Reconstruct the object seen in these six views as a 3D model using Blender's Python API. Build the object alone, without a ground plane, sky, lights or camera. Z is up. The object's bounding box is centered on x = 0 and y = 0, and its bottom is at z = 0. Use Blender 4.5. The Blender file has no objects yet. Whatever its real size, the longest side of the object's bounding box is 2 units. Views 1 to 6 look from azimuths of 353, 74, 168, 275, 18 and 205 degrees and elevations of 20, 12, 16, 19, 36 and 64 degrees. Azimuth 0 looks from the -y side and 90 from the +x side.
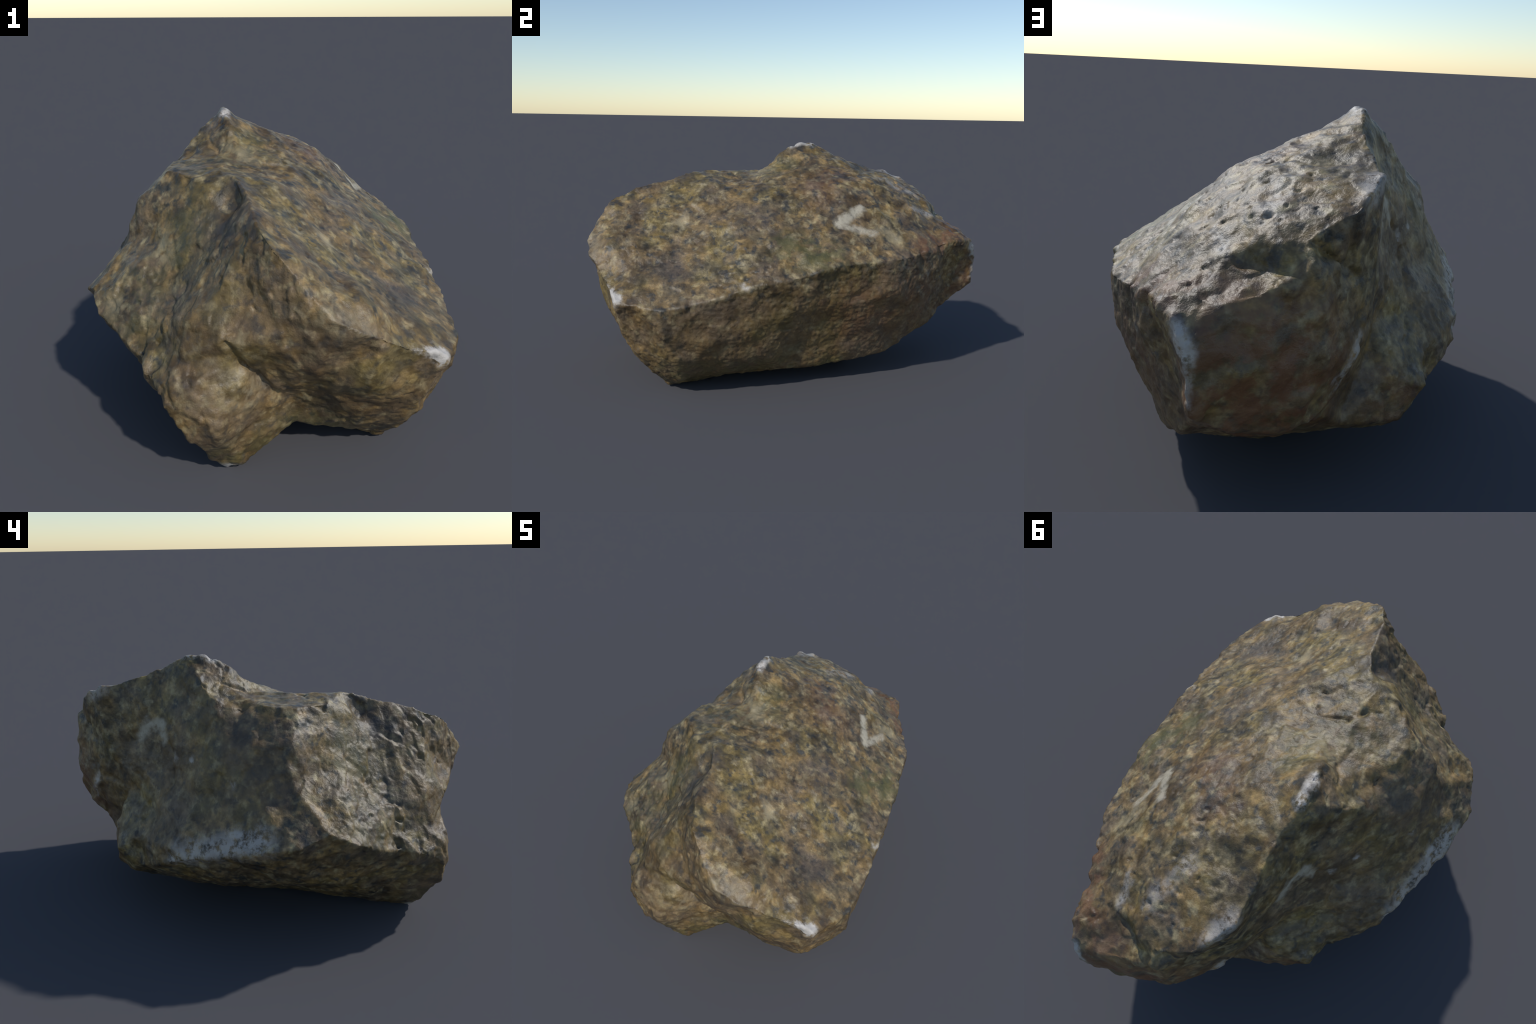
"""A weathered, angular boulder: one closed stone surface.

The stone is described by the corners and crests of its broken faces.  Crests are
filled in at a regular spacing, the points are joined into facets around the heart
of the stone, and the facets are remeshed, weathered (rounded everywhere except
along the sharp crests) and roughened with noise, cracks and pits.
"""
import bpy, bmesh, math
import numpy as np
from mathutils import Vector

HEART = np.array((0.03, -0.02, 0.50))       # every facet is seen from here

# ------------------------------------------------------------------ corners
corner = {
    # summit and the crest that runs from it to the back
    "summit_front":      (-0.121, 0.152, 1.158),
    "summit_drop_a":     (-0.227, 0.210, 1.089),
    "summit_drop_b":     (-0.264, 0.185, 1.053),
    "summit_drop_c":     (-0.297, 0.153, 1.018),
    "summit":            (-0.124, 0.265, 1.168),
    "back_crest_a":      (-0.092, 0.378, 1.122),
    "back_crest_b":      (-0.076, 0.475, 1.082),
    "back_crest_c":      (-0.070, 0.613, 1.034),
    "back_crest_d":      (-0.060, 0.695, 1.017),
    "back_crest_e":      (-0.024, 0.752, 0.995),
    "back_crest_f":      (0.047, 0.837, 0.948),
    "back_crest_g":      (0.191, 0.868, 0.874),
    "back_crest_h":      (0.178, 0.918, 0.828),
    # saddle and crest in front of the summit
    "saddle_left":       (-0.318, 0.090, 0.985),
    "saddle_chip":       (-0.322, 0.015, 0.990),
    "shoulder_back":     (-0.357, -0.085, 0.997),
    "shoulder":          (-0.374, -0.212, 0.994),
    "saddle_mid":        (-0.070, -0.072, 0.997),
    "saddle_a":          (-0.200, 0.080, 1.040),
    "saddle_b":          (-0.160, 0.000, 1.016),
    "saddle_c":          (-0.260, -0.010, 1.012),
    "saddle_d":          (-0.090, -0.150, 0.992),
    "shoulder_front":    (-0.280, -0.340, 1.000),
    "front_crest_a":     (-0.150, -0.200, 1.018),
    "front_crest_b":     (-0.178, -0.330, 1.022),
    "notch_rim_back":    (-0.120, -0.455, 1.004),
    "knee_back":         (-0.100, -0.522, 0.984),
    "knee_mid":          (-0.098, -0.640, 0.955),
    "knee":              (-0.090, -0.740, 0.928),
    "brow_a":            (-0.050, -0.868, 0.885),
    "brow_b":            (0.030, -0.935, 0.790),
    "nose":              (0.115, -0.992, 0.694),
    "lip_a":             (0.217, -0.990, 0.642),
    "lip_b":             (0.300, -0.965, 0.598),
    "lip_c":             (0.394, -0.930, 0.545),
    "lip_corner":        (0.513, -0.892, 0.505),
    "lip_side":          (0.548, -0.893, 0.473),
    # long crest on the right
    "right_crest_a":     (0.600, -0.800, 0.480),
    "right_crest_b":     (0.660, -0.700, 0.463),
    "right_crest_c":     (0.684, -0.489, 0.501),
    "right_crest_d":     (0.697, -0.285, 0.560),
    "right_crest_e":     (0.718, -0.056, 0.598),
    "right_crest_f":     (0.714, 0.138, 0.645),
    "right_crest_g":     (0.712, 0.288, 0.649),
    "right_crest_h":     (0.702, 0.464, 0.654),
    "right_crest_i":     (0.651, 0.598, 0.674),
    "right_crest_j":     (0.580, 0.800, 0.711),
    "back_corner":       (0.537, 0.939, 0.702),
    # sloping top face
    "top_a":             (0.361, -0.304, 0.784),
    "top_b":             (0.150, -0.182, 0.938),
    "top_c":             (0.182, -0.507, 0.796),
    "top_d":             (0.250, -0.915, 0.690),
    "top_vein":          (0.491, 0.220, 0.800),
    "top_vein_up":       (0.428, 0.372, 0.880),
    "top_vein_down":     (0.554, 0.367, 0.754),
    "top_e":             (0.316, 0.291, 0.972),
    "top_f":             (0.077, 0.229, 1.074),
    "top_g":             (0.085, -0.840, 0.800),
    "top_h":             (0.400, -0.550, 0.648),
    "top_i":             (0.110, 0.480, 1.013),
    "top_j":             (0.330, 0.570, 0.930),
    "top_k":             (0.380, -0.820, 0.603),
    "top_l":             (0.460, -0.780, 0.573),
    "top_m":             (0.280, -0.110, 0.885),
    "top_n":             (0.000, 0.200, 1.092),
    "top_o":             (-0.030, -0.220, 0.972),
    "top_p":             (0.520, 0.500, 0.803),
    "top_q":             (0.240, 0.420, 0.998),
    "top_r":             (0.115, -0.905, 0.763),
    "top_s":             (0.410, -0.870, 0.564),
    "top_back_a":        (0.180, 0.675, 0.975),
    "top_back_b":        (0.268, 0.741, 0.918),
    "top_back_c":        (0.482, 0.757, 0.770),
    # bench at the back, under a small step
    "step_a":            (0.332, 0.794, 0.835),
    "step_b":            (0.270, 0.840, 0.862),
    "bench_a":           (0.330, 0.815, 0.795),
    "bench_b":           (0.248, 0.872, 0.790),
    "bench_tip":         (0.216, 0.918, 0.788),
    "bench_edge_a":      (0.352, 0.938, 0.752),
    "bench_edge_b":      (0.434, 0.945, 0.726),
    # back face
    "back_edge_a":       (0.514, 0.978, 0.645),
    "back_edge_b":       (0.506, 0.990, 0.577),
    "back_edge_c":       (0.503, 0.990, 0.498),
    "back_edge_d":       (0.490, 0.985, 0.450),
    "back_edge_e":       (0.485, 0.905, 0.400),
    "back_edge_f":       (0.488, 0.810, 0.340),
    "back_edge_g":       (0.500, 0.730, 0.260),
    "back_mid":          (0.330, 0.980, 0.580),
    "back_mid_left":     (0.134, 0.915, 0.573),
    "back_mid_up":       (0.150, 0.915, 0.710),
    "back_mid_top":      (0.115, 0.862, 0.845),
    "back_low_a":        (0.400, 0.915, 0.370),
    "back_low_b":        (0.260, 0.905, 0.348),
    "back_low_c":        (0.190, 0.925, 0.440),
    "back_fold_a":       (0.010, 0.772, 0.740),
    "back_fold_b":       (-0.026, 0.745, 0.545),
    "back_fold_c":       (0.046, 0.819, 0.476),
    "back_fold_d":       (0.089, 0.842, 0.399),
    "back_fold_e":       (0.155, 0.888, 0.352),
    "back_fold_f":       (0.105, 0.790, 0.325),
    # recess and lobe left of the back face
    "recess_a":          (-0.060, 0.700, 0.720),
    "recess_b":          (-0.110, 0.585, 0.530),
    "recess_c":          (-0.075, 0.620, 0.420),
    "recess_d":          (0.020, 0.700, 0.240),
    "lobe_top":          (-0.150, 0.655, 0.370),
    "lobe_left":         (-0.300, 0.610, 0.310),
    "lobe_low":          (-0.214, 0.640, 0.205),
    "lobe_under":        (-0.250, 0.560, 0.175),
    "lobe_side":         (-0.340, 0.505, 0.242),
    # left face
    "left_vein_a":       (-0.135, 0.500, 0.800),
    "left_vein_b":       (-0.187, 0.387, 0.885),
    "left_a":            (-0.262, 0.335, 0.740),
    "left_b":            (-0.347, 0.242, 0.758),
    "left_c":            (-0.400, 0.160, 0.820),
    "left_d":            (-0.510, 0.045, 0.690),
    "left_e":            (-0.285, 0.350, 0.630),
    "left_f":            (-0.270, 0.440, 0.500),
    "left_g":            (-0.165, 0.540, 0.590),
    "left_h":            (-0.505, -0.085, 0.800),
    "left_i":            (-0.540, -0.050, 0.723),
    "left_j":            (-0.475, 0.020, 0.850),
    "left_k":            (-0.370, 0.120, 0.910),
    "left_l":            (-0.345, 0.485, 0.395),
    "left_m":            (-0.447, 0.200, 0.600),
    "back_left_up":      (-0.060, 0.720, 0.870),
    "left_ridge_a":      (-0.505, -0.200, 0.880),
    "left_ridge_b":      (-0.535, -0.150, 0.765),
    "left_ridge_c":      (-0.583, -0.140, 0.650),
    "left_ridge_d":      (-0.490, -0.280, 0.735),
    "left_ridge_e":      (-0.557, -0.215, 0.708),
    # sill along the bottom of the left face
    "sill_a":            (-0.470, 0.400, 0.310),
    "sill_b":            (-0.556, 0.282, 0.380),
    "sill_c":            (-0.648, 0.049, 0.448),
    "sill_d":            (-0.698, -0.124, 0.498),
    "sill_e":            (-0.717, -0.238, 0.524),
    "sill_inner_a":      (-0.555, 0.295, 0.430),
    "sill_inner_c":      (-0.500, 0.345, 0.420),
    "sill_inner_b":      (-0.611, -0.030, 0.548),
    # knob on the left
    "knob_rear":         (-0.635, -0.120, 0.602),
    "knob_top":          (-0.610, -0.280, 0.640),
    "knob_mid":          (-0.612, -0.430, 0.598),
    "knob_left":         (-0.692, -0.355, 0.578),
    "knob_front":        (-0.575, -0.510, 0.550),
    "knob_low":          (-0.655, -0.470, 0.515),
    "knob_low_front":    (-0.540, -0.580, 0.440),
    # gully between knob and front buttress
    "gully_a":           (-0.175, -0.525, 0.885),
    "gully_b":           (-0.262, -0.557, 0.762),
    "gully_c":           (-0.370, -0.610, 0.605),
    "gully_d":           (-0.482, -0.628, 0.447),
    "gully_e":           (-0.375, -0.520, 0.665),
    "gully_rim":         (-0.383, -0.320, 0.900),
    "gully_side":        (-0.400, -0.400, 0.755),
    # front buttress and its overhang
    "buttress_a":        (-0.225, -0.775, 0.720),
    "buttress_b":        (-0.074, -0.870, 0.790),
    "buttress_c":        (0.030, -0.950, 0.635),
    "buttress_d":        (-0.325, -0.757, 0.612),
    "buttress_e":        (-0.140, -0.797, 0.760),
    "buttress_f":        (-0.040, -0.928, 0.632),
    "overhang_a":        (-0.217, -0.872, 0.582),
    "overhang_b":        (-0.100, -0.905, 0.575),
    "overhang_c":        (0.030, -0.930, 0.565),
    "overhang_d":        (0.130, -0.968, 0.598),
    "underlip_a":        (-0.112, -0.812, 0.430),
    "underlip_b":        (0.120, -0.880, 0.420),
    "underlip_c":        (0.260, -0.905, 0.400),
    "underlip_d":        (0.420, -0.880, 0.380),
    "underlip_e":        (0.070, -0.925, 0.500),
    "hollow":            (0.060, -0.745, 0.265),
    "hollow_arch":       (0.170, -0.735, 0.170),
    # foot
    "foot_rim":          (-0.333, -0.868, 0.410),
    "foot_rim_b":        (-0.360, -0.800, 0.475),
    "foot_bulge_a":      (-0.214, -0.855, 0.425),
    "foot_bulge_b":      (-0.149, -0.848, 0.392),
    "foot_bulge_c":      (-0.046, -0.790, 0.340),
    "foot_front":        (-0.233, -0.875, 0.190),
    "foot_front_high":   (-0.240, -0.900, 0.290),
    "foot_side_a":       (-0.414, -0.846, 0.336),
    "foot_side_b":       (-0.480, -0.740, 0.400),
    "foot_side_c":       (-0.335, -0.857, 0.205),
    "foot_side_d":       (-0.405, -0.835, 0.405),
    "foot_side_under":   (-0.380, -0.680, 0.240),
    "foot_toe":          (-0.207, -0.755, 0.002),
    "foot_toe_front":    (-0.285, -0.840, 0.135),
    "foot_toe_left":     (-0.267, -0.785, 0.060),
    "foot_toe_right":    (-0.145, -0.775, 0.028),
    "foot_inner":        (0.050, -0.720, 0.160),
    "foot_heel":         (-0.250, -0.570, 0.045),
    "foot_heel_back":    (-0.200, -0.390, 0.035),
    "foot_heel_left":    (-0.460, -0.500, 0.250),
    # belly on the right front
    "belly_a":           (0.463, -0.845, 0.285),
    "belly_b":           (0.490, -0.812, 0.217),
    "belly_c":           (0.550, -0.733, 0.230),
    "belly_d":           (0.654, -0.692, 0.361),
    "belly_e":           (0.628, -0.632, 0.218),
    "belly_f":           (0.540, -0.600, 0.083),
    "belly_toe":         (0.418, -0.640, 0.008),
    "belly_inner":       (0.270, -0.765, 0.157),
    # right face
    "right_mid_a":       (0.665, -0.380, 0.300),
    "right_mid_b":       (0.630, 0.050, 0.340),
    "right_mid_c":       (0.635, 0.330, 0.340),
    "right_mid_e":       (0.690, 0.440, 0.500),
    "right_mid_g":       (0.650, 0.530, 0.405),
    "right_mid_h":       (0.512, 0.790, 0.420),
    "right_mid_i":       (0.685, -0.100, 0.430),
    "right_mid_j":       (0.635, -0.220, 0.200),
    "right_mid_k":       (0.714, 0.000, 0.540),
    "right_mid_l":       (0.672, 0.150, 0.430),
    "right_mid_d":       (0.630, 0.630, 0.500),
    "right_mid_f":       (0.615, -0.420, 0.180),
    "right_low_a":       (0.500, -0.480, 0.065),
    "right_low_b":       (0.520, -0.240, 0.080),
    "right_low_c":       (0.550, -0.060, 0.088),
    "right_low_d":       (0.560, 0.220, 0.105),
    "right_low_e":       (0.545, 0.480, 0.140),
    # underside
    "base_a":            (0.330, -0.200, 0.006),
    "base_b":            (0.330, 0.100, 0.004),
    "base_c":            (0.300, 0.360, 0.004),
    "base_d":            (-0.020, 0.310, 0.006),
    "base_e":            (-0.070, 0.020, 0.010),
    "base_f":            (0.000, -0.250, 0.040),
    "base_g":            (0.300, 0.700, 0.210),
    "base_h":            (0.100, 0.540, 0.110),
    "base_i":            (-0.150, 0.515, 0.100),
    "base_j":            (-0.280, 0.280, 0.140),
    "base_k":            (-0.330, -0.020, 0.140),
    "base_l":            (-0.330, -0.240, 0.150),
    "base_m":            (-0.565, -0.280, 0.295),
    "base_n":            (-0.480, 0.080, 0.250),
    "base_o":            (-0.400, 0.360, 0.225),
}

# ------------------------------------------------------------------ crests
# (sharpness, corner names in order); sharp crests keep their edge when weathered
crests = [
    (1.0, "summit_front summit back_crest_a back_crest_b back_crest_c back_crest_d back_crest_e back_crest_f back_crest_g"),
    (0.9, "summit summit_drop_a summit_drop_b summit_drop_c saddle_left saddle_chip shoulder_back shoulder"),
    (0.8, "shoulder shoulder_front front_crest_b notch_rim_back knee_back knee_mid knee"),
    (0.7, "knee brow_a brow_b nose"),
    (0.9, "nose lip_a lip_b lip_c lip_corner"),
    (0.6, "lip_corner right_crest_a right_crest_b"),
    (1.0, "right_crest_b right_crest_c right_crest_d right_crest_e right_crest_f right_crest_g right_crest_h right_crest_i right_crest_j back_corner"),
    (0.8, "top_back_c step_a step_b back_crest_g"),
    (0.6, "bench_a bench_b"),
    (0.9, "back_corner bench_edge_b bench_edge_a bench_tip"),
    (1.0, "back_corner back_edge_a back_edge_b back_edge_c back_edge_d back_edge_e back_edge_f back_edge_g"),
    (0.9, "back_crest_g back_fold_a back_fold_b back_fold_c back_fold_d back_fold_e back_fold_f"),
    (0.7, "back_edge_d back_low_a back_low_b back_fold_e"),
    (0.6, "lobe_top lobe_left lobe_low"),
    (0.5, "shoulder left_ridge_a left_ridge_b left_ridge_c knob_rear"),
    (0.9, "lobe_side sill_a sill_b sill_c sill_d sill_e knob_left knob_low"),
    (0.7, "knob_low knob_low_front gully_d foot_side_b foot_side_a foot_side_c foot_toe_front"),
    (0.9, "overhang_a overhang_b overhang_c overhang_d lip_a"),
    (0.8, "overhang_a underlip_a foot_bulge_c hollow"),
    (0.4, "knee buttress_a overhang_a"),
    (0.3, "gully_a gully_b gully_c gully_d"),
    (0.7, "right_crest_b belly_d belly_e belly_f"),
    (0.5, "belly_f right_low_a right_low_b right_low_c right_low_d right_low_e back_edge_g"),
    (0.6, "lip_corner underlip_d belly_a belly_b"),
]


def filled_points(spacing=0.075):
    points = {n: np.array(p) for n, p in corner.items()}
    out, sharp_points = list(points.values()), []
    for sharp, names in crests:
        names = names.split()
        for a, b in zip(names, names[1:]):
            a, b = points[a], points[b]
            n = max(1, round(float(np.linalg.norm(b - a)) / spacing))
            out += [a + (b - a) * i / n for i in range(1, n)]
            fine = max(2, int(np.linalg.norm(b - a) / 0.012))
            sharp_points += [(*(a + (b - a) * i / fine), sharp) for i in range(fine + 1)]
    return np.array(out), np.array(sharp_points)


def facets(points):
    """Join the points into triangles around the heart of the stone."""
    d = points - HEART
    d = d / np.linalg.norm(d, axis=1)[:, None]
    bm = bmesh.new()
    index = {}
    for i, v in enumerate(d):
        index[bm.verts.new(v)] = i
    bmesh.ops.convex_hull(bm, input=bm.verts[:], use_existing_faces=False)
    for v, i in index.items():
        if v.is_valid:
            v.co = points[i]
    loose = [v for v in bm.verts if not v.link_faces]
    bmesh.ops.delete(bm, geom=loose, context="VERTS")
    bmesh.ops.recalc_face_normals(bm, faces=bm.faces[:])
    mesh = bpy.data.meshes.new("facets")
    bm.to_mesh(mesh)
    bm.free()
    return mesh


def remeshed(mesh, voxel):
    obj = bpy.data.objects.new("helper", mesh)
    bpy.context.scene.collection.objects.link(obj)
    mod = obj.modifiers.new("remesh", "REMESH")
    mod.mode, mod.voxel_size, mod.adaptivity = "VOXEL", voxel, 0.0
    deps = bpy.context.evaluated_depsgraph_get()
    out = bpy.data.meshes.new_from_object(obj.evaluated_get(deps))
    bpy.data.objects.remove(obj)
    return out


def get(mesh):
    co = np.empty(len(mesh.vertices) * 3)
    mesh.vertices.foreach_get("co", co)
    ed = np.empty(len(mesh.edges) * 2, dtype=np.int32)
    mesh.edges.foreach_get("vertices", ed)
    return co.reshape(-1, 3), ed.reshape(-1, 2)


def put(mesh, co):
    mesh.vertices.foreach_set("co", co.astype(np.float32).ravel())
    mesh.update()


def smooth(co, ed, weight, rounds):
    n = len(co)
    deg = np.bincount(ed.ravel(), minlength=n)[:, None]
    for r in range(2 * rounds):
        s = np.stack([np.bincount(ed[:, 0], co[ed[:, 1], k], n) + np.bincount(ed[:, 1], co[ed[:, 0], k], n) for k in range(3)], 1)
        co = co + (s / deg - co) * weight[:, None] * (0.6 if r % 2 == 0 else -0.57)
    return co


def nearest(co, pts, reach):
    """Distance of every vertex to a cloud of points (capped) and the nearest point's index."""
    from mathutils.kdtree import KDTree
    tree = KDTree(len(pts))
    for i, p in enumerate(pts):
        tree.insert(p[:3], i)
    tree.balance()
    d, k = np.full(len(co), reach), np.zeros(len(co), dtype=int)
    for i, p in enumerate(co):
        _, j, dist = tree.find(p)
        d[i], k[i] = min(dist, reach), j
    return d, k


# ------------------------------------------------------------------ noise
def lattice(ix, iy, iz, seed):
    h = (ix.astype(np.uint32) * np.uint32(374761393) + iy.astype(np.uint32) * np.uint32(668265263)
         + iz.astype(np.uint32) * np.uint32(2147483647) + np.uint32(seed * 1274126177 & 0xFFFFFFFF))
    h = (h ^ (h >> np.uint32(13))) * np.uint32(1274126177)
    h = h ^ (h >> np.uint32(16))
    return h.astype(np.float64) / 4294967295.0 * 2.0 - 1.0


def noise(p, size, seed):
    """Smooth value noise in -1..1 with features of about `size` metres."""
    q = p / size + seed * 7.31
    i = np.floor(q).astype(np.int64)
    f = q - i
    f = f * f * f * (f * (f * 6 - 15) + 10)
    v = 0
    for dx in (0, 1):
        for dy in (0, 1):
            for dz in (0, 1):
                w = (f[:, 0] if dx else 1 - f[:, 0]) * (f[:, 1] if dy else 1 - f[:, 1]) * (f[:, 2] if dz else 1 - f[:, 2])
                v = v + w * lattice(i[:, 0] + dx, i[:, 1] + dy, i[:, 2] + dz, seed)
    return v



def chips(p, size, seed):
    """Angular chipped relief: a patchwork of small tilted planes, about -1..1."""
    q = p / size + seed * 3.17
    i0 = np.floor(q).astype(np.int64)
    n = len(q)
    best, second = np.full(n, 9.0), np.full(n, 9.0)
    hb, hs = np.zeros(n), np.zeros(n)
    for dx in (-1, 0, 1):
        for dy in (-1, 0, 1):
            for dz in (-1, 0, 1):
                c = i0 + (dx, dy, dz)
                r = [lattice(c[:, 0], c[:, 1], c[:, 2], seed + k) for k in range(7)]
                off = q - c - 0.5 - 0.42 * np.stack(r[:3], 1)
                d = np.sqrt((off ** 2).sum(1))
                h = 0.9 * (off * np.stack(r[3:6], 1)).sum(1) + 0.45 * r[6]
                near, mid = d < best, (d >= best) & (d < second)
                second = np.where(near, best, np.where(mid, d, second))
                hs = np.where(near, hb, np.where(mid, h, hs))
                best, hb = np.where(near, d, best), np.where(near, h, hb)
    t = np.clip(0.5 - (second - best) / 0.22, 0, 0.5)
    return hb * (1 - t) + hs * t


def segment_distance(co, a, b):
    a, b = np.array(a), np.array(b)
    ab = b - a
    h = np.clip(((co - a) @ ab) / max(float(ab @ ab), 1e-9), 0, 1)
    return np.linalg.norm(co - a - h[:, None] * ab, axis=1)


# (depth, half width, waypoints) of cracks, creases and ledges
cracks = [
    (0.014, 0.009, [(-0.085, -0.790, 0.905), (-0.070, -0.825, 0.862), (-0.052, -0.855, 0.835)]),
    (0.014, 0.008, [(0.005, -0.925, 0.700), (0.012, -0.918, 0.640), (0.028, -0.910, 0.575)]),
    (0.008, 0.006, [(-0.120, -0.850, 0.700), (-0.090, -0.865, 0.670)]),
    (0.012, 0.009, [(-0.235, -0.250, 0.995), (-0.170, -0.235, 1.002), (-0.120, -0.180, 1.005)]),
    (0.009, 0.008, [(-0.120, -0.180, 1.000), (0.020, -0.160, 0.975), (0.090, -0.200, 0.955)]),
    (0.010, 0.010, [(-0.230, 0.360, 0.800), (-0.279, 0.335, 0.742), (-0.300, 0.345, 0.640), (-0.290, 0.420, 0.540), (-0.270, 0.490, 0.450)]),
    (0.008, 0.010, [(-0.260, -0.880, 0.160), (-0.150, -0.850, 0.200), (-0.040, -0.780, 0.210)]),
    (0.012, 0.010, [(-0.218, -0.870, 0.570), (-0.150, -0.845, 0.490), (-0.100, -0.815, 0.430), (-0.020, -0.790, 0.340)]),
    (0.010, 0.010, [(-0.200, 0.100, 1.060), (-0.160, 0.020, 1.020), (-0.180, -0.060, 1.005)]),
    (0.008, 0.007, [(0.610, 0.830, 0.680), (0.560, 0.840, 0.600)]),
    (0.016, 0.020, [(0.655, 0.600, 0.680), (0.655, 0.615, 0.560)]),
    (0.016, 0.018, [(0.605, 0.730, 0.700), (0.610, 0.735, 0.590)]),
    (0.010, 0.012, [(0.640, 0.660, 0.690), (0.640, 0.665, 0.500)]),
    (0.010, 0.010, [(-0.440, -0.620, 0.560), (-0.400, -0.660, 0.500), (-0.390, -0.720, 0.430)]),
    (0.008, 0.007, [(-0.330, -0.760, 0.470), (-0.320, -0.820, 0.400)]),
]
# (depth, radius, place) of pits; a negative depth is a lump standing proud
pits = [
    (0.022, 0.022, (-0.165, -0.235, 1.003)),
    (0.016, 0.018, (-0.370, -0.590, 0.603)),
    (0.012, 0.022, (-0.640, -0.290, 0.605)),
    (0.028, 0.028, (-0.316, 0.012, 0.985)),
    (0.030, 0.050, (-0.160, -0.500, 0.940)),
    (0.012, 0.011, (0.180, 0.675, 0.973)),
    (0.014, 0.013, (0.268, 0.741, 0.915)),
    (0.008, 0.009, (0.310, 0.690, 0.900)),
    (0.008, 0.008, (0.400, 0.760, 0.820)),
    (0.007, 0.007, (0.470, 0.430, 0.840)),
    (0.007, 0.007, (0.560, 0.180, 0.740)),
    (0.007, 0.007, (0.420, 0.060, 0.800)),
    (-0.005, 0.040, (0.100, -0.965, 0.690)),
    (-0.010, 0.045, (-0.160, -0.850, 0.400)),
    (-0.008, 0.030, (0.681, -0.307, 0.557)),
]


def roughen(mesh, sharp):
    co, ed = get(mesh)
    nv = np.empty(len(co) * 3, dtype=np.float32)
    mesh.vertices.foreach_get("normal", nv)
    nv = nv.reshape(-1, 3).astype(float)
    x, y, z = co.T
    warp = np.stack([noise(co, 0.11, 31), noise(co, 0.11, 32), noise(co, 0.11, 33)], 1)
    w1 = co + 0.030 * warp
    # broken look: billows of lumps, strongest on the left front, weakest on the left face
    lumpy = np.clip(-(nv[:, 0] * 0.55 + nv[:, 1] * 0.75) + 0.25 - np.clip(y, 0, 1), 0.0, 1.0)
    front = np.clip(-nv[:, 1] * 1.5 - 0.2, 0, 1) * np.clip(-y * 2, 0, 1)
    top = np.clip(nv[:, 2] * 1.3 - 0.3, 0, 1)
    grain_side = np.clip(nv[:, 0] * 1.4 - nv[:, 2] - 0.2, 0, 1)
    back = top * np.clip(y * 3 - 0.3, 0, 1)
    h = 0.0075 * noise(w1, 0.15, 1) + 0.0060 * noise(w1, 0.075, 2)
    patchy = 0.35 + 0.65 * np.clip(noise(co, 0.22, 14) * 2.0 + 0.6, 0, 1)
    b1 = np.abs(noise(w1 * (1, 1, 0.8), 0.070, 3)) - 0.25
    b2 = np.abs(noise(w1 * (1, 1, 0.75), 0.036, 4)) - 0.25
    bench = np.exp(-(segment_distance(co, (0.58, 0.84, 0.70), (0.30, 0.90, 0.78)) / 0.10) ** 2)
    low_back = np.clip(nv[:, 1] * 1.5 - 0.3, 0, 1) * np.clip(y * 2, 0, 1)
    w2 = co + 0.012 * warp
    c1 = chips(w2 * (1, 1, 0.65), 0.085, 40)
    c2 = chips(w2 * (1, 1, 0.70), 0.038, 50)
    h += 0.004 * b1 + patchy * (0.0022 + 0.0015 * lumpy - 0.0010 * front) * b2
    h += (0.0020 + 0.0085 * lumpy - 0.004 * front * lumpy + 0.003 * back + 0.006 * bench + 0.003 * low_back) * c1
    h += patchy * (0.0012 + 0.0045 * lumpy - 0.0025 * front * lumpy + 0.0032 * back + 0.0060 * bench + 0.0018 * low_back) * c2
    h += (0.004 * back + 0.004 * low_back) * noise(w1 * (1, 1.4, 1), 0.05, 16)
    h += patchy * (0.0013 + 0.0008 * lumpy) * noise(co, 0.018, 5)
    h += 0.0032 * grain_side * (np.abs(noise(co, 0.022, 6)) - 0.25) + (0.0006 + 0.0012 * grain_side) * noise(co, 0.010, 7)
    # fine ledges running down the front
    h += 0.0030 * front * (np.abs(noise(w1 * (1.6, 1.6, 0.6), 0.045, 15)) - 0.25)
    # a few little pits over the top face
    sprinkle = noise(co, 0.024, 9) * np.clip(noise(co, 0.2, 10) * 2 + 0.5, 0, 1)
    h -= 0.007 * top * np.clip((sprinkle - 0.62) * 5, 0, 1)
    # crests are jagged along their length
    d, k = nearest(co, sharp, 0.06)
    near = np.clip(1 - d / 0.04, 0, 1) * sharp[k, 3]
    h += near * (0.006 * noise(co, 0.045, 11) + 0.003 * noise(co, 0.02, 12))
    jitter = co + 0.010 * np.stack([noise(co, 0.05, 21), noise(co, 0.05, 22), noise(co, 0.05, 23)], 1)
    for depth, half, way in cracks:
        dist = np.min([segment_distance(jitter, a, b) for a, b in zip(way, way[1:])], 0)
        h -= depth * np.exp(-(dist / half) ** 2)
    for depth, radius, place in pits:
        dist = np.linalg.norm(jitter - np.array(place), axis=1)
        h -= depth * np.exp(-(dist / radius) ** 2)
    h -= h.mean()
    co = co + nv * h[:, None]
    co[:, 2] = np.where(co[:, 2] < 0.012, 0.012 - 0.012 * (1 - np.exp((co[:, 2] - 0.012) / 0.012)), co[:, 2])
    put(mesh, co)


def build_surface():
    pts, sharp = filled_points()
    mesh = facets(pts)
    fine = remeshed(mesh, VOXEL)
    bpy.data.meshes.remove(mesh)
    co, ed = get(fine)
    d, k = nearest(co, sharp, 0.09)
    keep = sharp[k, 3] * np.clip(1 - d / 0.035, 0, 1)
    co = smooth(co, ed, np.clip(1 - 0.93 * keep, 0.05, 1), ROUNDS)
    put(fine, co)
    roughen(fine, sharp)
    return fine


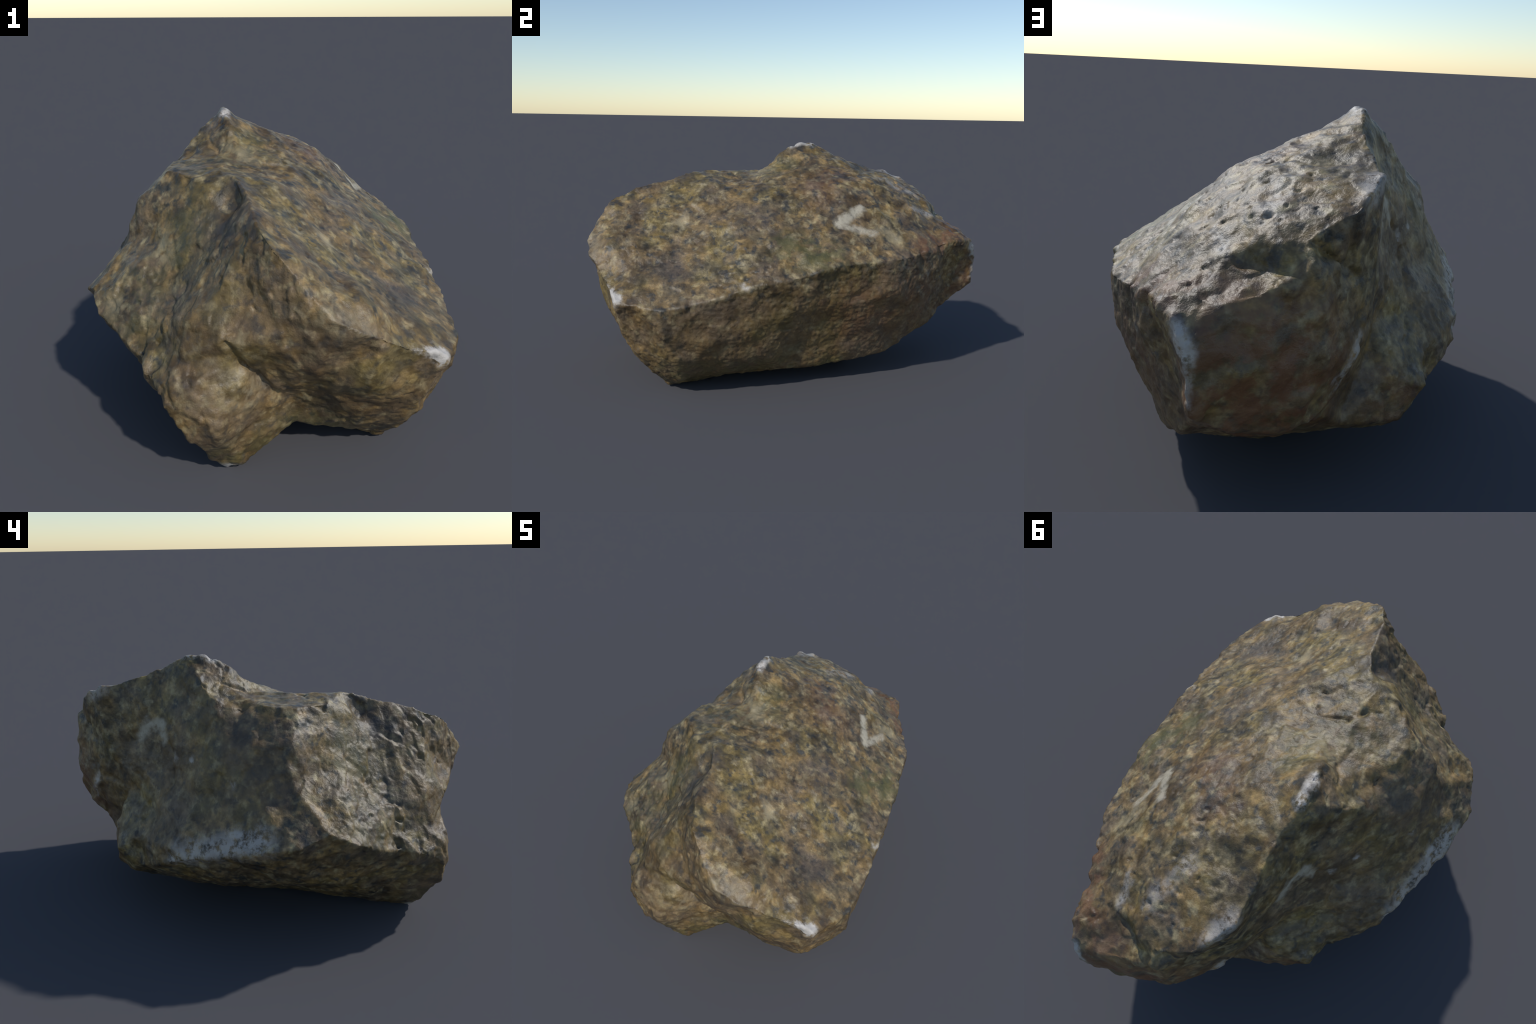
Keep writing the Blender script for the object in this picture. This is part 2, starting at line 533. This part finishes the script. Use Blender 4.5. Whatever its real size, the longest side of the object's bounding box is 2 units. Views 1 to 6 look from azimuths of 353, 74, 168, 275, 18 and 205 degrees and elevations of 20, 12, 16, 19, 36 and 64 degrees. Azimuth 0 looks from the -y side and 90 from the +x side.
VOXEL, ROUNDS = 0.006, 30


# ------------------------------------------------------------------ material
class Look:
    """A small helper that chains colour layers in one node tree."""

    def __init__(self, name):
        self.mat = bpy.data.materials.new(name)
        self.mat.use_nodes = True
        self.n, self.l = self.mat.node_tree.nodes, self.mat.node_tree.links
        self.bsdf = next(x for x in self.n if x.type == "BSDF_PRINCIPLED")
        self.p = self.n.new("ShaderNodeTexCoord").outputs["Object"]

    def noise(self, scale, detail=3.0, rough=0.55, distortion=0.0, stretch=None, shift=0.0, colour=False, p=None):
        p = p or self.p
        m = self.n.new("ShaderNodeMapping")
        self.l.new(p, m.inputs["Vector"])
        m.inputs["Location"].default_value = (shift, shift * 1.7, -shift)
        if stretch:
            m.inputs["Scale"].default_value = stretch
        t = self.n.new("ShaderNodeTexNoise")
        self.l.new(m.outputs[0], t.inputs["Vector"])
        for k, v in (("Scale", scale), ("Detail", detail), ("Roughness", rough), ("Distortion", distortion)):
            t.inputs[k].default_value = v
        return t.outputs["Color" if colour else "Fac"]

    def ramp(self, fac, stops, smooth=True):
        if len(stops) == 2 and not isinstance(stops[0][1], tuple):
            m = self.n.new("ShaderNodeMapRange")
            m.interpolation_type = "SMOOTHSTEP" if smooth else "LINEAR"
            self.l.new(fac, m.inputs["Value"])
            for name, v in zip(("From Min", "From Max", "To Min", "To Max"), (stops[0][0], stops[1][0], stops[0][1], stops[1][1])):
                m.inputs[name].default_value = v
            return m.outputs["Result"]
        r = self.n.new("ShaderNodeValToRGB")
        r.color_ramp.interpolation = "EASE" if smooth else "LINEAR"
        e = r.color_ramp.elements
        while len(e) < len(stops):
            e.new(0.5)
        for el, (pos, c) in zip(e, stops):
            el.position = pos
            el.color = (c, c, c, 1) if isinstance(c, (int, float)) else (*c, 1)
        self.l.new(fac, r.inputs[0])
        return r.outputs[0]

    def mix(self, fac, a, b, blend="MIX"):
        m = self.n.new("ShaderNodeMix")
        m.data_type, m.blend_type = "RGBA", blend
        for value, sock in ((fac, m.inputs["Factor"]), (a, m.inputs[6]), (b, m.inputs[7])):
            if isinstance(value, bpy.types.NodeSocket):
                self.l.new(value, sock)
            else:
                sock.default_value = value if isinstance(value, (int, float)) else (*value, 1)
        return m.outputs[2]

    def num(self, op, a, b, clamp=False):
        m = self.n.new("ShaderNodeMath")
        m.operation, m.use_clamp = op, clamp
        for value, sock in ((a, m.inputs[0]), (b, m.inputs[1])):
            if isinstance(value, bpy.types.NodeSocket):
                self.l.new(value, sock)
            else:
                sock.default_value = value
        return m.outputs[0]

    def warped(self, amount, scale, seed):
        s = self.n.new("ShaderNodeVectorMath")
        s.operation = "SUBTRACT"
        self.l.new(self.noise(scale, 3, 0.6, shift=seed, colour=True), s.inputs[0])  # colour read as a vector
        s.inputs[1].default_value = (0.5, 0.5, 0.5)
        k = self.n.new("ShaderNodeVectorMath")
        k.operation = "MULTIPLY_ADD"
        self.l.new(s.outputs[0], k.inputs[0])
        k.inputs[1].default_value = (amount,) * 3
        self.l.new(self.p, k.inputs[2])
        return k.outputs[0]

    def vec(self, op, out, *inputs):
        v = self.n.new("ShaderNodeVectorMath")
        v.operation = op
        for value, sock in zip(inputs, v.inputs):
            if isinstance(value, bpy.types.NodeSocket):
                self.l.new(value, sock)
            else:
                sock.default_value = tuple(value)
        return v.outputs[out]

    def rod(self, p, radius, core, a, b):
        """1 near the line from a to b, fading to 0 at the given radius."""
        ab = Vector(b) - Vector(a)
        if ab.length < 0.006:
            dist = self.vec("DISTANCE", "Value", p, a)
        else:
            pa = self.vec("SUBTRACT", "Vector", p, a)
            t = self.num("MULTIPLY", self.vec("DOT_PRODUCT", "Value", pa, ab / ab.length_squared), 1.0, True)
            s = self.n.new("ShaderNodeVectorMath")
            s.operation = "SCALE"
            s.inputs[0].default_value = tuple(ab)
            self.l.new(t, s.inputs["Scale"])
            dist = self.vec("DISTANCE", "Value", pa, s.outputs[0])
        m = self.n.new("ShaderNodeMapRange")
        m.interpolation_type = "SMOOTHSTEP"
        self.l.new(dist, m.inputs["Value"])
        m.inputs["From Min"].default_value, m.inputs["From Max"].default_value = radius * core, radius
        m.inputs["To Min"].default_value, m.inputs["To Max"].default_value = 1.0, 0.0
        return m.outputs["Result"]

    def patches(self, rods, p):
        """Union of rod-shaped patches: (strength, radius, core, start, end)."""
        total = None
        for strength, radius, core, a, b in rods:
            m = self.num("MULTIPLY", self.rod(p, radius, core, a, b), strength)
            total = m if total is None else self.num("MAXIMUM", total, m)
        return total


def spot(strength, radius, core, place):
    return (strength, radius, core, place, (place[0] + 0.004, place[1], place[2]))


quartz = [
    (0.95, 0.036, 0.10, (-0.122, 0.155, 1.160), (-0.112, 0.280, 1.164)),
    (1.0, 0.036, 0.20, (0.405, -0.935, 0.545), (0.480, -0.908, 0.520)),
    (1.0, 0.058, 0.30, (0.490, -0.902, 0.512), (0.518, -0.890, 0.495)),
    (0.95, 0.055, 0.30, (-0.215, -0.765, 0.000), (-0.190, -0.775, 0.010)),
    (0.75, 0.095, 0.05, (-0.660, -0.090, 0.530), (-0.540, 0.260, 0.400)),
    (0.80, 0.050, 0.10, (-0.625, -0.010, 0.540), (-0.600, 0.030, 0.520)),
    (0.80, 0.060, 0.10, (-0.550, 0.270, 0.400), (-0.535, 0.285, 0.370)),
    (0.85, 0.045, 0.20, (0.526, 0.955, 0.680), (0.512, 0.982, 0.620)),
    (0.55, 0.030, 0.10, (0.508, 0.985, 0.620), (0.500, 0.985, 0.500)),
    (0.65, 0.040, 0.10, (-0.010, 0.775, 0.560), (0.060, 0.830, 0.450)),
    (0.75, 0.055, 0.10, (-0.130, 0.690, 0.420), (-0.180, 0.665, 0.430)),
    (0.65, 0.035, 0.10, (-0.285, 0.610, 0.400), (-0.290, 0.600, 0.370)),
    (0.70, 0.070, 0.05, (-0.040, 0.705, 1.012), (0.000, 0.770, 0.975)),
    (0.42, 0.055, 0.05, (0.180, 0.560, 1.000), (0.280, 0.740, 0.915)),
    (0.6, 0.040, 0.05, (0.390, 0.640, 0.850), (0.400, 0.760, 0.830)),
    spot(0.8, 0.034, 0.1, (-0.279, 0.337, 0.745)),
    spot(0.7, 0.030, 0.1, (-0.347, 0.242, 0.758)),
    spot(0.6, 0.036, 0.1, (-0.490, 0.030, 0.700)),
    spot(0.6, 0.040, 0.1, (-0.500, 0.020, 0.640)),
    spot(0.7, 0.036, 0.1, (0.681, -0.307, 0.557)),
    spot(0.6, 0.040, 0.1, (0.600, 0.640, 0.560)),
]
veins = [
    (0.95, 0.040, 0.25, (0.488, 0.215, 0.804), (0.440, 0.340, 0.865)),
    (0.85, 0.032, 0.15, (0.491, 0.215, 0.802), (0.554, 0.367, 0.756)),
    (0.95, 0.040, 0.15, (-0.120, 0.510, 0.795), (-0.145, 0.470, 0.860)),
    (0.95, 0.042, 0.15, (-0.145, 0.470, 0.865), (-0.190, 0.405, 0.875)),
    (0.90, 0.036, 0.10, (-0.190, 0.405, 0.870), (-0.220, 0.385, 0.815)),
]
cream = [
    (0.38, 0.110, 0.05, (-0.070, -0.072, 1.010), (-0.090, -0.020, 1.020)),
    (0.41, 0.090, 0.05, (-0.430, -0.400, 0.790), (-0.410, -0.420, 0.730)),
    (0.41, 0.110, 0.05, (-0.214, -0.840, 0.430), (-0.140, -0.845, 0.370)),
    (0.38, 0.080, 0.05, (-0.600, -0.480, 0.560), (-0.560, -0.510, 0.540)),
    (0.55, 0.060, 0.20, (0.182, -0.507, 0.800), (0.200, -0.540, 0.785)),
    (0.60, 0.036, 0.30, (0.150, -0.182, 0.940), (0.170, -0.200, 0.930)),
    (0.55, 0.026, 0.30, (0.370, -0.320, 0.775), (0.365, -0.330, 0.775)),
    (0.34, 0.080, 0.05, (0.100, -0.975, 0.690), (0.200, -0.960, 0.660)),
    (0.40, 0.030, 0.20, (0.690, -0.489, 0.503), (0.700, -0.250, 0.566)),
    (0.45, 0.060, 0.20, (0.540, 0.420, 0.770), (0.600, 0.480, 0.720)),
]
calm = [
    (0.32, 0.34, 0.30, (-0.150, -0.860, 0.640), (-0.200, -0.880, 0.250)),
    (0.32, 0.34, 0.30, (0.100, -0.920, 0.480), (0.480, -0.860, 0.320)),
    (0.55, 0.36, 0.55, (0.660, -0.400, 0.220), (0.640, 0.500, 0.280)),
    (0.28, 0.40, 0.30, (0.350, 0.960, 0.500), (0.000, 0.750, 0.400)),
    (0.28, 0.40, 0.30, (-0.420, 0.050, 0.720), (-0.250, 0.400, 0.600)),
]
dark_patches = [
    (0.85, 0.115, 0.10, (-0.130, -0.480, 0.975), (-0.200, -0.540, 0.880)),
    (0.60, 0.110, 0.10, (0.330, -0.280, 0.800), (0.420, -0.120, 0.790)),
    (0.40, 0.110, 0.10, (-0.370, -0.590, 0.600), (-0.250, -0.570, 0.780)),
    (0.45, 0.160, 0.10, (-0.500, -0.100, 0.700), (-0.440, 0.020, 0.900)),
    (0.40, 0.120, 0.10, (0.440, -0.640, 0.630), (0.560, -0.560, 0.570)),
]
rust = [
    (0.60, 0.120, 0.10, (0.520, 0.840, 0.740), (0.620, 0.640, 0.700)),
    (0.75, 0.420, 0.20, (0.300, 0.980, 0.500), (0.250, 0.950, 0.400)),
    (0.45, 0.160, 0.10, (-0.200, 0.640, 0.260), (-0.150, 0.660, 0.300)),
    (0.30, 0.160, 0.10, (0.300, 0.150, 0.930), (0.160, 0.330, 1.050)),
    (0.35, 0.300, 0.10, (0.640, 0.250, 0.400), (0.600, 0.600, 0.450)),
]
moss = [
    (0.75, 0.190, 0.10, (0.640, 0.080, 0.660), (0.560, -0.050, 0.700)),
    (0.45, 0.260, 0.10, (-0.300, -0.450, 0.860), (-0.560, -0.560, 0.560)),
    (0.45, 0.200, 0.10, (0.560, -0.620, 0.100), (0.560, 0.100, 0.120)),
    (0.40, 0.200, 0.10, (0.000, 0.050, 1.040), (-0.200, -0.150, 1.000)),
    (0.45, 0.220, 0.10, (-0.200, -0.800, 0.060), (0.200, -0.720, 0.120)),
]


def stone_material():
    k = Look("weathered_stone")
    warp_fine = k.warped(0.060, 22, 2.0)
    warp_soft = k.warped(0.110, 9, 5.0)
    mottled = k.warped(0.030, 30, 8.0)
    # broad drift between ochre, grey brown and olive
    drift = k.noise(3.4, 2, 0.55, shift=1.0)
    plain = k.ramp(drift, [(0.36, (0.134, 0.099, 0.063)), (0.50, (0.166, 0.117, 0.062)), (0.62, (0.144, 0.111, 0.052))])
    # mottling in soft patches a few centimetres wide
    m1 = k.noise(17, 3, 0.55, 0.3, shift=3.0, p=mottled)
    base = k.mix(1.0, plain, k.ramp(m1, [(0.31, 0.36), (0.50, 0.95), (0.69, 1.95)], False), "MULTIPLY")
    hue = k.noise(11, 2, 0.5, shift=11.0)
    base = k.mix(k.ramp(hue, [(0.48, 0.0), (0.68, 0.50)], False), base, (0.204, 0.138, 0.058))
    base = k.mix(k.ramp(hue, [(0.33, 0.55), (0.49, 0.0)], False), base, (0.106, 0.092, 0.064))
    grey = k.noise(8, 2, 0.5, shift=17.0)
    base = k.mix(k.ramp(grey, [(0.50, 0.0), (0.68, 0.55)], False), base, (0.152, 0.122, 0.098))
    # dark mineral grains and pale grains, melting into the ground colour
    g1 = k.noise(24, 3, 0.55, 0.2, shift=21.0)
    base = k.mix(k.ramp(g1, [(0.32, 0.90), (0.48, 0.0)], False), base, (0.042, 0.044, 0.043))
    g2 = k.noise(21, 3, 0.55, 0.2, shift=37.0)
    base = k.mix(k.ramp(g2, [(0.53, 0.0), (0.71, 0.85)], False), base, (0.335, 0.280, 0.175))
    g3 = k.noise(40, 3, 0.6, 0.2, shift=71.0)
    base = k.mix(1.0, base, k.ramp(g3, [(0.32, (0.70, 0.69, 0.68)), (0.50, (1.01, 1.0, 0.96)), (0.68, (1.38, 1.35, 1.26))], False), "MULTIPLY")
    stain = k.noise(6.5, 3, 0.6, 0.3, shift=91.0)
    base = k.mix(1.0, base, k.ramp(stain, [(0.36, (0.56, 0.54, 0.54)), (0.50, (1.0, 1.0, 1.0)), (0.66, (1.18, 1.17, 1.10))], False), "MULTIPLY")
    # the freshly broken front, foot and side are plainer than the old top
    base = k.mix(k.patches(calm, warp_soft), base, k.mix(1.0, plain, (1.06, 0.98, 0.96), "MULTIPLY"))
    # zones
    breakup = k.ramp(k.noise(15, 4, 0.65, shift=51.0), [(0.40, 0.10), (0.56, 1.0)])

    def zone(rods, p, colour, blend="MIX"):
        nonlocal base
        base = k.mix(k.num("MULTIPLY", k.patches(rods, p), breakup, True), base, colour, blend)

    zone(moss, warp_soft, (0.095, 0.090, 0.036))
    zone(rust, warp_soft, (0.178, 0.084, 0.046))
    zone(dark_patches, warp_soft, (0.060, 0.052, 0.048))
    zone(cream, warp_fine, (0.400, 0.340, 0.225))
    hs = k.n.new("ShaderNodeHueSaturation")
    hs.inputs["Saturation"].default_value, hs.inputs["Value"].default_value = 1.10, 0.95
    k.l.new(base, hs.inputs["Color"])
    base = hs.outputs[0]
    speckle = k.ramp(k.noise(26, 4, 0.7, shift=81.0), [(0.36, 0.0), (0.56, 1.0)])
    pale = k.patches(quartz, warp_fine)
    solid = k.ramp(pale, [(0.80, 0.0), (0.96, 1.0)])
    pale = k.num("MULTIPLY", pale, k.num("MAXIMUM", speckle, solid))
    base = k.mix(pale, base, (0.480, 0.445, 0.405))
    base = k.mix(k.num("MULTIPLY", k.patches(veins, k.warped(0.050, 20, 14.0)), k.ramp(k.noise(30, 3, 0.6, shift=95.0), [(0.34, 0.45), (0.52, 1.0)])), base, (0.425, 0.378, 0.290))
    k.l.new(base, k.bsdf.inputs["Base Color"])
    k.bsdf.inputs["Roughness"].default_value = 0.46
    # fine grain
    grain = k.num("ADD", k.noise(90, 4, 0.65, shift=61.0), k.num("MULTIPLY", g1, 0.5))
    b = k.n.new("ShaderNodeBump")
    b.inputs["Strength"].default_value = 0.45
    b.inputs["Distance"].default_value = 0.006
    k.l.new(grain, b.inputs["Height"])
    k.l.new(b.outputs[0], k.bsdf.inputs["Normal"])
    return k.mat


mesh = build_surface()
mesh.name = "rock"
mesh.materials.clear()
mesh.materials.append(stone_material())
rock = bpy.data.objects.new("rock", mesh)
bpy.context.scene.collection.objects.link(rock)
mesh.polygons.foreach_set("use_smooth", [True] * len(mesh.polygons))
mesh.update()
rock["label"] = "angular weathered brown boulder with pale quartz patches"
rock["category"] = "rock"
